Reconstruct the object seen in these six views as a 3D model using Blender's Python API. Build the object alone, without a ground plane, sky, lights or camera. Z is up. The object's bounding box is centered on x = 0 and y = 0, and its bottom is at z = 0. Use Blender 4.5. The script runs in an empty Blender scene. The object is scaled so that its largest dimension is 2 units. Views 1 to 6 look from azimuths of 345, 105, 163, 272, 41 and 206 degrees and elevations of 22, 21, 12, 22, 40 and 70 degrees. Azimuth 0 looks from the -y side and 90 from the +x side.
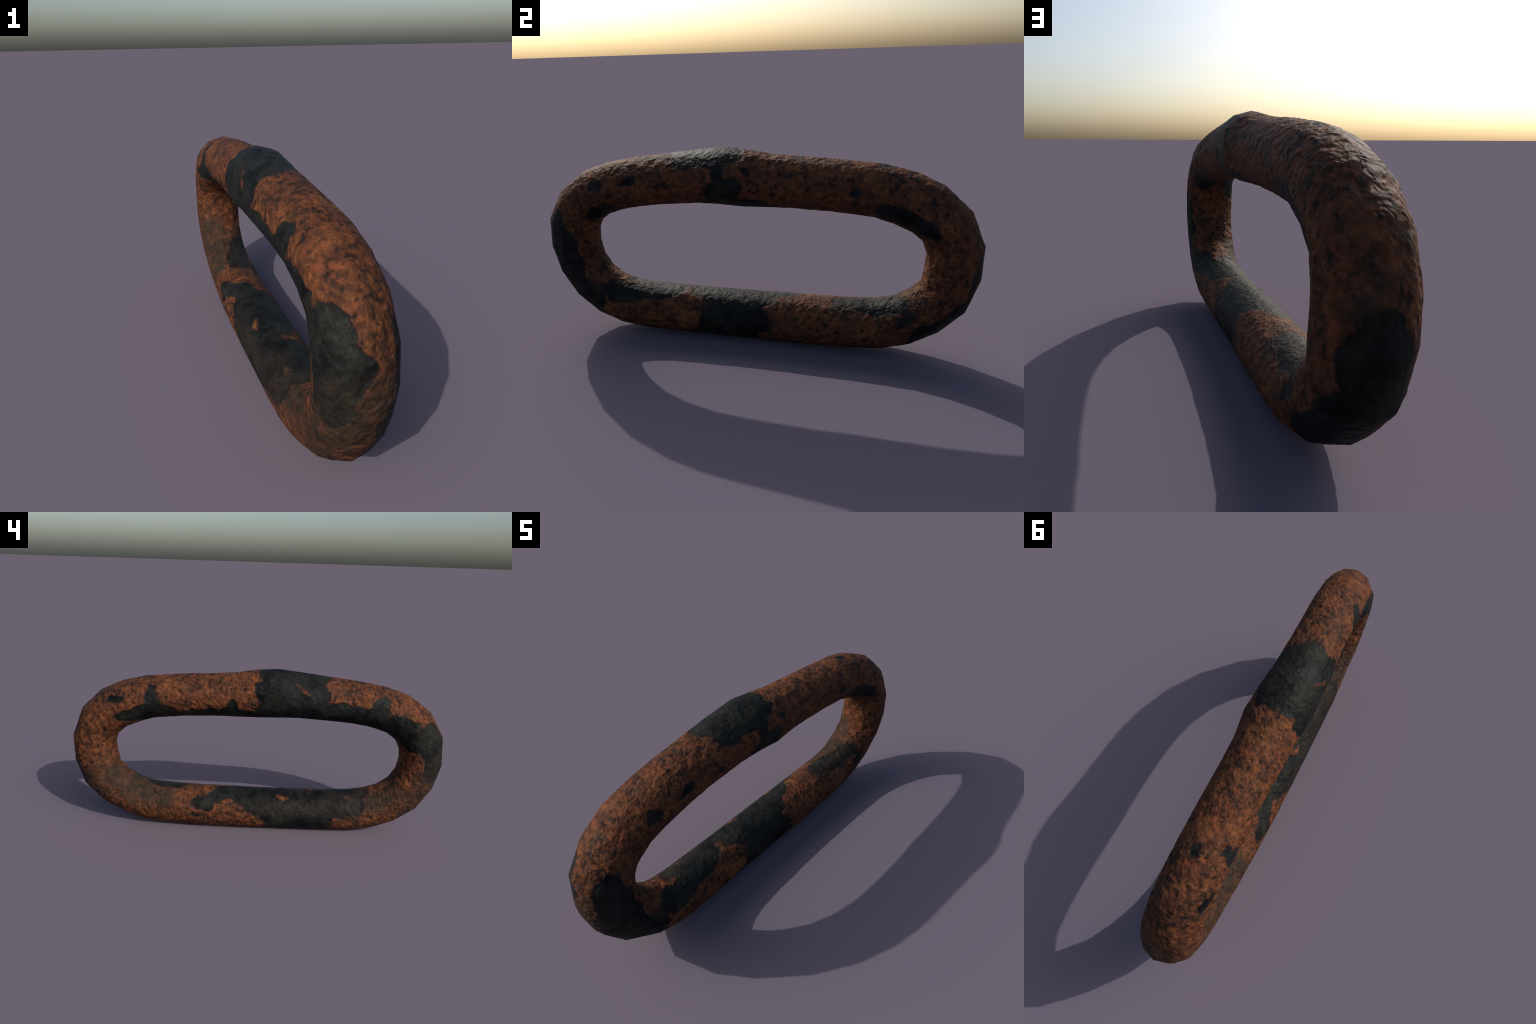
import numpy as np
# ---------------------------------------------------------------- the bar
# centre line of the bent bar and its radius, ring after ring, in metres:
# upper side from -y to +y, far bend, lower side back, near bend
RINGS = [  # x, y, z, radius
    (0.010, -0.629, 0.718, 0.111), (0.004, -0.526, 0.736, 0.111),
    (-0.002, -0.422, 0.749, 0.112), (-0.010, -0.225, 0.768, 0.118),
    (-0.010, -0.100, 0.774, 0.126), (-0.003, 0.004, 0.767, 0.124),
    (-0.010, 0.100, 0.759, 0.115), (-0.011, 0.225, 0.755, 0.111),
    (-0.010, 0.395, 0.747, 0.110), (-0.012, 0.564, 0.731, 0.111),
    (-0.013, 0.665, 0.705, 0.114), (-0.011, 0.762, 0.663, 0.114),
    (-0.007, 0.843, 0.592, 0.112), (-0.001, 0.883, 0.496, 0.113),
    (0.001, 0.882, 0.392, 0.115), (0.001, 0.855, 0.291, 0.112),
    (0.003, 0.780, 0.213, 0.111), (0.006, 0.689, 0.159, 0.110),
    (0.006, 0.591, 0.130, 0.111), (0.005, 0.486, 0.121, 0.112),
    (0.003, 0.317, 0.114, 0.113), (0.003, 0.147, 0.113, 0.113),
    (0.004, -0.023, 0.113, 0.112), (0.007, -0.193, 0.113, 0.112),
    (0.010, -0.363, 0.115, 0.112), (0.016, -0.533, 0.121, 0.113),
    (0.022, -0.635, 0.137, 0.113), (0.025, -0.728, 0.171, 0.112),
    (0.022, -0.811, 0.234, 0.112), (0.022, -0.866, 0.324, 0.112),
    (0.020, -0.887, 0.427, 0.114), (0.017, -0.876, 0.531, 0.115),
    (0.017, -0.821, 0.622, 0.112), (0.013, -0.735, 0.683, 0.111),
]
RING_COUNT = len(RINGS)
SIDES = 12                # the bar was hammered to a slightly faceted round

def spline(values, t):
    """closed Catmull-Rom curve through the rings, t in ring units"""
    v = np.asarray(values, float)
    i = np.floor(t).astype(int)
    f = (t - i)[:, None]
    a, b, c, d = (v[(i + k) % RING_COUNT] for k in (-1, 0, 1, 2))
    return .5 * (2*b + (c-a)*f + (2*a-5*b+4*c-d)*f**2 + (3*b-a-3*c+d)*f**3)

def frame(t):
    """centre, radius, tangent, outward, sideways (+x) at ring parameter t"""
    t = np.asarray(t, float)
    p = spline(RINGS, t)
    tan = spline(RINGS, t + .05)[:, :3] - spline(RINGS, t - .05)[:, :3]
    tan /= np.linalg.norm(tan, axis=1, keepdims=True)
    out = np.cross([1., 0, 0], tan)
    out /= np.linalg.norm(out, axis=1, keepdims=True)
    side = np.cross(tan, out)
    return p[:, :3], p[:, 3:4], tan, out, side

import math
import bpy


def surface_point(t, phi):
    """phi: 0 = outer edge of the link, 90 = +x face, 180 = inside, -90 = -x face"""
    c, r, tan, out, side = frame(np.atleast_1d(float(t)))
    a = math.radians(phi)
    n = math.cos(a) * out[0] + math.sin(a) * side[0]
    around = -math.sin(a) * out[0] + math.cos(a) * side[0]
    return c[0] + r[0] * n, tan[0], around


# ---------------------------------------------------------------- patches
# (place along the bar in rings, angle round the bar, half length, half width, tilt)
BARE = [      # dark, bare or burnt metal where the rust crust has come off
    # the weld and the strip running from it along the inside
    (3.4, -10, .175, .125, 0), (3.4, -75, .180, .115, 0), (3.15, -130, .22, .095, 0),
    (3.45, 35, .16, .07, 0), (2.1, -125, .17, .075, 0), (1.0, -135, .18, .085, 0),
    (0.15, -92, .050, .075, 30), (0.0, -62, .025, .035, 60),
    # drip below the weld on the shaded face
    (4.0, 68, .030, .05, 0), (4.3, 108, .095, .055, -30), (5.0, 148, .16, .055, 0),
    # inner corner of the near bend and round to its outer edge
    (33.3, -132, .13, .070, 0), (32.2, -112, .13, .075, 0), (31.2, -66, .115, .085, 40),
    (30.7, -40, .085, .075, 0), (30.2, -62, .10, .07, 0),
    # inside strip of the upper side
    (6.2, -142, .17, .055, 0), (7.5, -146, .22, .052, 0), (9.1, -128, .17, .058, 0),
    (8.8, -84, .045, .05, 0), (8.75, -56, .028, .032, 0), (6.3, -104, .025, .032, 0),
    (10.4, -63, .045, .022, 20), (9.0, 4, .030, .022, 0),
    # small ones on the shaded face
    (33.6, 71, .045, .028, -20), (1.1, 77, .042, .022, 0), (33.2, 142, .09, .055, 0),
    (8.5, 87, .026, .018, 0), (5.1, 63, .020, .018, 0), (9.9, 124, .09, .040, 0),
    (11.1, 119, .10, .045, 0), (2.3, 100, .03, .018, 0), (6.9, 60, .015, .012, 0),
    # outer side of the near bend
    (31.1, 66, .07, .060, 0), (30.2, 84, .11, .085, 0), (29.2, 72, .13, .105, 0),
    (28.2, 62, .12, .095, 0), (27.5, 85, .09, .06, 0), (27.2, 40, .10, .07, 0),
    # ridge of the lower side
    (26.3, 134, .10, .040, 0), (25.3, 150, .14, .045, 0), (24.4, 162, .12, .050, 0),
    (24.4, -162, .19, .055, 0),
    # belt round the middle of the lower side
    (22.2, 100, .175, .095, 0), (22.4, 55, .15, .085, 0), (22.3, 172, .215, .095, 0),
    (21.6, -152, .24, .072, 0), (22.8, -130, .27, .092, 0), (24.3, -124, .20, .075, 0),
    (23.2, -78, .19, .085, 0), (23.2, -38, .17, .085, 0), (22.7, 5, .17, .09, 0),
    (19.95, -86, .055, .016, 0), (20.2, -120, .07, .045, 0),
    # inside of the lower side towards the far bend
    (18.9, 172, .12, .050, 0), (17.6, 152, .13, .042, 10), (16.6, 108, .050, .028, 0),
    # outer side of the far bend
    (14.1, 8, .11, .085, 0), (15.2, 26, .13, .09, 0), (16.1, 44, .11, .075, 0),
    (14.6, -28, .10, .05, 0),
]
ISLANDS = [   # rust left standing inside the bare patches
    (3.0, -63, .042, .010, 35), (22.6, -146, .06, .014, 0), (21.0, -126, .03, .015, 0),
    (20.1, 172, .085, .085, 0), (19.5, -112, .045, .032, 0), (24.9, -150, .03, .012, 20),
    (21.05, -78, .13, .060, 0), (25.6, -74, .14, .048, 0), (1.3, -68, .08, .03, 0),
    (31.3, 24, .10, .045, 0), (30.3, 8, .06, .03, 0),
]
DUSTY = [     # thin grey-brown bloom between rust and bare metal
    (16.6, -140, .20, .095, 0), (17.8, -138, .12, .075, 0), (18.9, -128, .07, .075, 0), (15.2, -80, .10, .07, 0),
    (29.2, -52, .18, .095, 0), (28.0, -60, .10, .07, 0), (26.2, -122, .24, .065, 0),
    (25.0, -140, .18, .06, 0), (29.8, 12, .14, .075, 0), (18.2, 165, .24, .060, 0),
    (23.6, -110, .35, .05, 0), (13.2, 20, .10, .05, 0),
]


class Net:
    """small helper that writes the same maths into a shader or a geometry tree"""
    def __init__(self, tree):
        self.tree, self.links = tree, tree.links

    def put(self, sock, value):
        if isinstance(value, bpy.types.NodeSocket):
            self.links.new(value, sock)
        else:
            sock.default_value = value

    def math(self, op, *args, clamp=False):
        n = self.tree.nodes.new('ShaderNodeMath')
        n.operation, n.use_clamp = op, clamp
        for s, v in zip(n.inputs, args):
            self.put(s, v)
        return n.outputs[0]

    def vec(self, op, a, b=None, scale=None):
        n = self.tree.nodes.new('ShaderNodeVectorMath')
        n.operation = op
        self.put(n.inputs[0], a)
        if b is not None:
            self.put(n.inputs[1], b)
        if scale is not None:
            self.put(n.inputs['Scale'], scale)
        return n.outputs['Value' if op in ('DOT_PRODUCT', 'LENGTH') else 'Vector']

    def noise(self, p, scale, detail=3., rough=.55, colour=False, distortion=0.):
        n = self.tree.nodes.new('ShaderNodeTexNoise')
        self.put(n.inputs['Vector'], p)
        n.inputs['Scale'].default_value = scale
        n.inputs['Detail'].default_value = detail
        n.inputs['Roughness'].default_value = rough
        n.inputs['Distortion'].default_value = distortion
        return n.outputs['Color' if colour else 0]

    def remap(self, v, lo, hi, a=0., b=1., smooth=False):
        n = self.tree.nodes.new('ShaderNodeMapRange')
        n.interpolation_type = 'SMOOTHSTEP' if smooth else 'LINEAR'
        for s, x in zip(n.inputs, (v, lo, hi, a, b)):
            self.put(s, x)
        return n.outputs[0]

    def warp(self, p, scale, amount, detail=3.):
        w = self.vec('SUBTRACT', self.noise(p, scale, detail, .6, True), (.5, .5, .5))
        return self.vec('ADD', p, self.vec('SCALE', w, scale=amount))

    def blobs(self, p, table):
        """signed distance to the union of stretched blobs lying on the bar"""
        best = None
        for t, phi, length, width, tilt in table:
            c, tan, around = surface_point(t, phi)
            a = math.radians(tilt)
            axis = math.cos(a) * tan + math.sin(a) * around
            d = self.vec('SUBTRACT', p, tuple(c))
            along = self.vec('DOT_PRODUCT', d, tuple(axis * (width / length - 1)))
            d = self.vec('ADD', d, self.vec('SCALE', tuple(axis), scale=along))
            q = self.math('SUBTRACT', self.vec('LENGTH', d), width)
            best = q if best is None else self.math('SMOOTH_MIN', best, q, .02)
        return best


def crust_masks(net, p):
    """bare-metal mask, dust mask and signed distance to the crust's edge"""
    far = net.warp(p, 7., .085, 2.)
    far = net.warp(far, 24., .048, 4.)
    bare = net.blobs(far, BARE)
    isle = net.blobs(far, ISLANDS)
    edge = net.math('MAXIMUM', bare, net.math('MULTIPLY', isle, -1.))
    dust = net.blobs(far, DUSTY)
    return edge, dust


def relief(net, p, edge):
    """height of the surface over the round bar, metres"""
    crust = net.remap(edge, -.006, .006, smooth=True)
    grain = net.noise(p, 34., 3., .55)
    fine = net.noise(p, 85., 2., .5)
    broad = net.noise(p, 9., 2., .5)
    h = net.math('MULTIPLY', net.math('SUBTRACT', grain, .5), net.remap(crust, 0, 1, .0075, .0125))
    h = net.math('ADD', h, net.math('MULTIPLY', net.math('SUBTRACT', fine, .5), net.remap(crust, 0, 1, .0035, .0045)))
    h = net.math('ADD', h, net.math('MULTIPLY', net.math('SUBTRACT', broad, .5), .006))
    return net.math('ADD', h, net.math('MULTIPLY', crust, .0022))


# ---------------------------------------------------------------- material
def make_material():
    mat = bpy.data.materials.new('rusted_iron')
    mat.use_nodes = True
    tree = mat.node_tree
    bsdf = tree.nodes['Principled BSDF']
    net = Net(tree)
    p = tree.nodes.new('ShaderNodeTexCoord').outputs['Object']

    def mix(f, a, b):
        n = tree.nodes.new('ShaderNodeMix')
        n.data_type = 'RGBA'
        net.put(n.inputs[0], f)
        for s, c in ((n.inputs[6], a), (n.inputs[7], b)):
            net.put(s, c if isinstance(c, bpy.types.NodeSocket) else (*c, 1.))
        return n.outputs[2]

    edge, dust = crust_masks(net, p)
    bare = net.remap(edge, .0055, -.0055, smooth=True)
    bloom = net.remap(dust, .03, -.035, smooth=True)

    # rust: orange brown, redder and yellower clouds, dark pits
    cloud = net.remap(net.noise(p, 13., 5., .7), .38, .62)
    mottled = net.remap(net.noise(net.warp(p, 30., .02), 24., 4., .6), .36, .62)
    speck = net.remap(net.noise(net.warp(p, 40., .015), 46., 3., .6), .40, .60, smooth=True)
    pits = net.remap(net.noise(net.warp(p, 25., .02), 40., 1.5, .5, distortion=.3), .585, .72, smooth=True)
    rust = mix(cloud, RUST_RED, RUST_YELLOW)
    rust = mix(mottled, RUST_BROWN, rust)
    patchy = net.remap(net.noise(net.warp(p, 12., .03), 10., 4., .6), .42, .60)
    rust = mix(net.math('MULTIPLY', patchy, .55), rust, RUST_BROWN)
    rust = mix(net.math('MULTIPLY', net.math('SUBTRACT', 1., speck), net.remap(patchy, 0, 1, .42, .92)), rust, RUST_DARK)
    rust = mix(net.math('MULTIPLY', pits, .85), rust, PIT)
    # bloom: greyish brown, broken up
    broken = net.remap(net.noise(net.warp(p, 18., .03), 16., 5., .65), .40, .58, smooth=True)
    bloomed = net.math('MULTIPLY', bloom, net.remap(broken, 0, 1, .62, 1.))
    rust = mix(bloomed, rust, mix(mottled, DUST_DARK, DUST))
    # bare metal: blue black to olive grey
    olive = net.remap(net.noise(p, 4., 3., .6), .40, .60)
    scuff = net.remap(net.noise(net.warp(p, 14., .04), 13., 5., .65), .38, .62)
    metal = mix(olive, BARE_BLUE, BARE_OLIVE)
    metal = mix(scuff, BARE_BLACK, metal)
    flecks = net.remap(net.noise(net.warp(p, 15., .04), 21., 5., .7), .60, .70, smooth=True)
    metal = mix(net.math('MULTIPLY', flecks, net.remap(bloom, 0, 1, .08, .55)), metal, RUST_BROWN)
    metal = mix(net.math('MULTIPLY', bloomed, .45), metal, mix(speck, DUST_DARK, DUST))
    colour = mix(bare, rust, metal)
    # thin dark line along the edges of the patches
    rim = net.remap(net.math('ABSOLUTE', net.math('ADD', edge, .003)), .0065, .0, smooth=True)
    colour = mix(net.math('MULTIPLY', rim, net.remap(net.noise(p, 12., 2.), .42, .62, 0, .7)), colour, PIT)
    net.put(bsdf.inputs['Base Color'], colour)
    net.put(bsdf.inputs['Roughness'], net.remap(bare, 0, 1, .66, .58))
    bsdf.inputs['Specular IOR Level'].default_value = .10

    bump = tree.nodes.new('ShaderNodeBump')
    bump.inputs['Strength'].default_value = .6
    bump.inputs['Distance'].default_value = .004
    net.put(bump.inputs['Height'], net.noise(net.warp(p, 60., .01), 110., 3., .6))
    net.put(bsdf.inputs['Normal'], bump.outputs[0])
    return mat


RUST_RED = (.154, .044, .0200)
RUST_YELLOW = (.156, .059, .0200)
RUST_BROWN = (.072, .027, .013)
RUST_DARK = (.022, .012, .0085)
PIT = (.008, .007, .007)
DUST = (.038, .0245, .0165)
DUST_DARK = (.018, .0135, .010)
BARE_BLUE = (.0110, .0134, .0146)
BARE_OLIVE = (.0165, .0168, .0125)
BARE_BLACK = (.0028, .0034, .0038)


# ---------------------------------------------------------------- geometry
ALONG, AROUND = 40, 300           # fine cells per ring gap and round the bar
CROWN = 1.018                     # corners of the facets stand a little proud


def round_bar(t, angle):
    c, r, tan, out, side = frame(t)
    n = (np.cos(angle)[None, :, None] * out[:, None] + np.sin(angle)[None, :, None] * side[:, None])
    return c[:, None] + r[:, None] * n, n


def facetted_bar():
    """the same bar with flat facets between RING_COUNT rings of SIDES corners"""
    corners, _ = round_bar(np.arange(RING_COUNT, dtype=float), np.arange(SIDES) / SIDES * 2 * np.pi)
    centre = np.array(RINGS)[:, None, :3]
    corners = centre + (corners - centre) * CROWN
    u = np.arange(RING_COUNT * ALONG) / ALONG
    w = np.arange(AROUND) / AROUND * SIDES
    i, j = np.floor(u).astype(int), np.floor(w + 1e-9).astype(int)
    f, g = (u - i)[:, None, None], (w - j)[None, :, None]
    i2, j2 = (i + 1) % RING_COUNT, (j + 1) % SIDES
    near = corners[i][:, j % SIDES] * (1 - g) + corners[i][:, j2] * g
    far = corners[i2][:, j % SIDES] * (1 - g) + corners[i2][:, j2] * g
    return near * (1 - f) + far * f


def grid_normals(points):
    du = np.roll(points, -1, 0) - np.roll(points, 1, 0)
    dv = np.roll(points, -1, 1) - np.roll(points, 1, 1)
    n = np.cross(dv, du)
    return n / np.linalg.norm(n, axis=2, keepdims=True)


def mesh_of(name, points, rows, closed_rows):
    """quad strip through the given rows of the point grid"""
    k = points.shape[1]
    verts = points[rows].reshape(-1, 3)
    m = len(rows)
    a = np.arange(m if closed_rows else m - 1)
    b = (a + 1) % m
    j = np.arange(k)
    j2 = (j + 1) % k
    quads = np.stack([a[:, None] * k + j, a[:, None] * k + j2, b[:, None] * k + j2, b[:, None] * k + j], -1).reshape(-1, 4)
    mesh = bpy.data.meshes.new(name)
    mesh.vertices.add(len(verts))
    mesh.vertices.foreach_set('co', verts.astype(np.float32).ravel())
    mesh.loops.add(quads.size)
    mesh.loops.foreach_set('vertex_index', quads.astype(np.int32).ravel())
    mesh.polygons.add(len(quads))
    mesh.polygons.foreach_set('loop_start', np.arange(0, quads.size, 4, dtype=np.int32))
    mesh.update(calc_edges=True)
    mesh.polygons.foreach_set('use_smooth', np.ones(len(quads), bool))
    return mesh


def measure_relief(points, normals):
    """run the relief rules as geometry nodes over the round bar, return heights"""
    obj = bpy.data.objects.new('relief_helper', mesh_of('relief_helper', points, np.arange(len(points)), True))
    bpy.context.scene.collection.objects.link(obj)
    tree = bpy.data.node_groups.new('relief', 'GeometryNodeTree')
    tree.interface.new_socket('Geometry', in_out='INPUT', socket_type='NodeSocketGeometry')
    tree.interface.new_socket('Geometry', in_out='OUTPUT', socket_type='NodeSocketGeometry')
    net = Net(tree)
    gin, gout = tree.nodes.new('NodeGroupInput'), tree.nodes.new('NodeGroupOutput')
    p = tree.nodes.new('GeometryNodeInputPosition').outputs[0]
    edge, _ = crust_masks(net, p)
    h = relief(net, p, edge)
    move = tree.nodes.new('GeometryNodeSetPosition')
    comb = tree.nodes.new('ShaderNodeCombineXYZ')      # height is carried along z, then read back
    tree.links.new(h, comb.inputs[2])
    tree.links.new(gin.outputs[0], move.inputs['Geometry'])
    tree.links.new(comb.outputs[0], move.inputs['Offset'])
    tree.links.new(move.outputs[0], gout.inputs[0])
    mod = obj.modifiers.new('relief', 'NODES')
    mod.node_group = tree
    done = obj.evaluated_get(bpy.context.evaluated_depsgraph_get()).to_mesh()
    co = np.empty(len(done.vertices) * 3, np.float32)
    done.vertices.foreach_get('co', co)
    height = co.reshape(points.shape)[..., 2] - points[..., 2]
    old = obj.data
    bpy.data.objects.remove(obj)
    bpy.data.meshes.remove(old)
    bpy.data.node_groups.remove(tree)
    return height


PARTS = [     # name, first and last ring
    ('weld_swelling', 2.5, 6.5), ('side_bar', 6.5, 9.0), ('end_bend', 9.0, 18.5),
    ('side_bar', 18.5, 25.5), ('end_bend', 25.5, 33.5), ('side_bar', 33.5, 36.5),
]


def build():
    t = np.arange(RING_COUNT * ALONG) / ALONG
    angle = np.arange(AROUND) / AROUND * 2 * np.pi
    smooth, normal = round_bar(t, angle)
    height = measure_relief(smooth, normal)
    height = height - height.mean()
    shading = grid_normals(smooth + normal * (1.3 * height[..., None]))
    if (shading * normal).sum() < 0:
        shading = -shading
    points = facetted_bar() + normal * (.38 * height[..., None])
    points[..., 2] = np.maximum(points[..., 2], 0.)     # worn flat where it stands
    mat = make_material()
    root = bpy.data.objects.new('chain_link', None)
    root['label'] = 'heavily rusted oval iron chain link standing on edge'
    root['category'] = 'chain link'
    bpy.context.scene.collection.objects.link(root)
    for name, a, b in PARTS:
        rows = np.arange(round(a * ALONG), round(b * ALONG) + 1) % len(points)
        mesh = mesh_of(name, points, rows, False)
        mesh.materials.append(mat)
        mesh.normals_split_custom_set_from_vertices(shading[rows].reshape(-1, 3))
        part = bpy.data.objects.new(name, mesh)
        part.parent = root
        bpy.context.scene.collection.objects.link(part)


build()
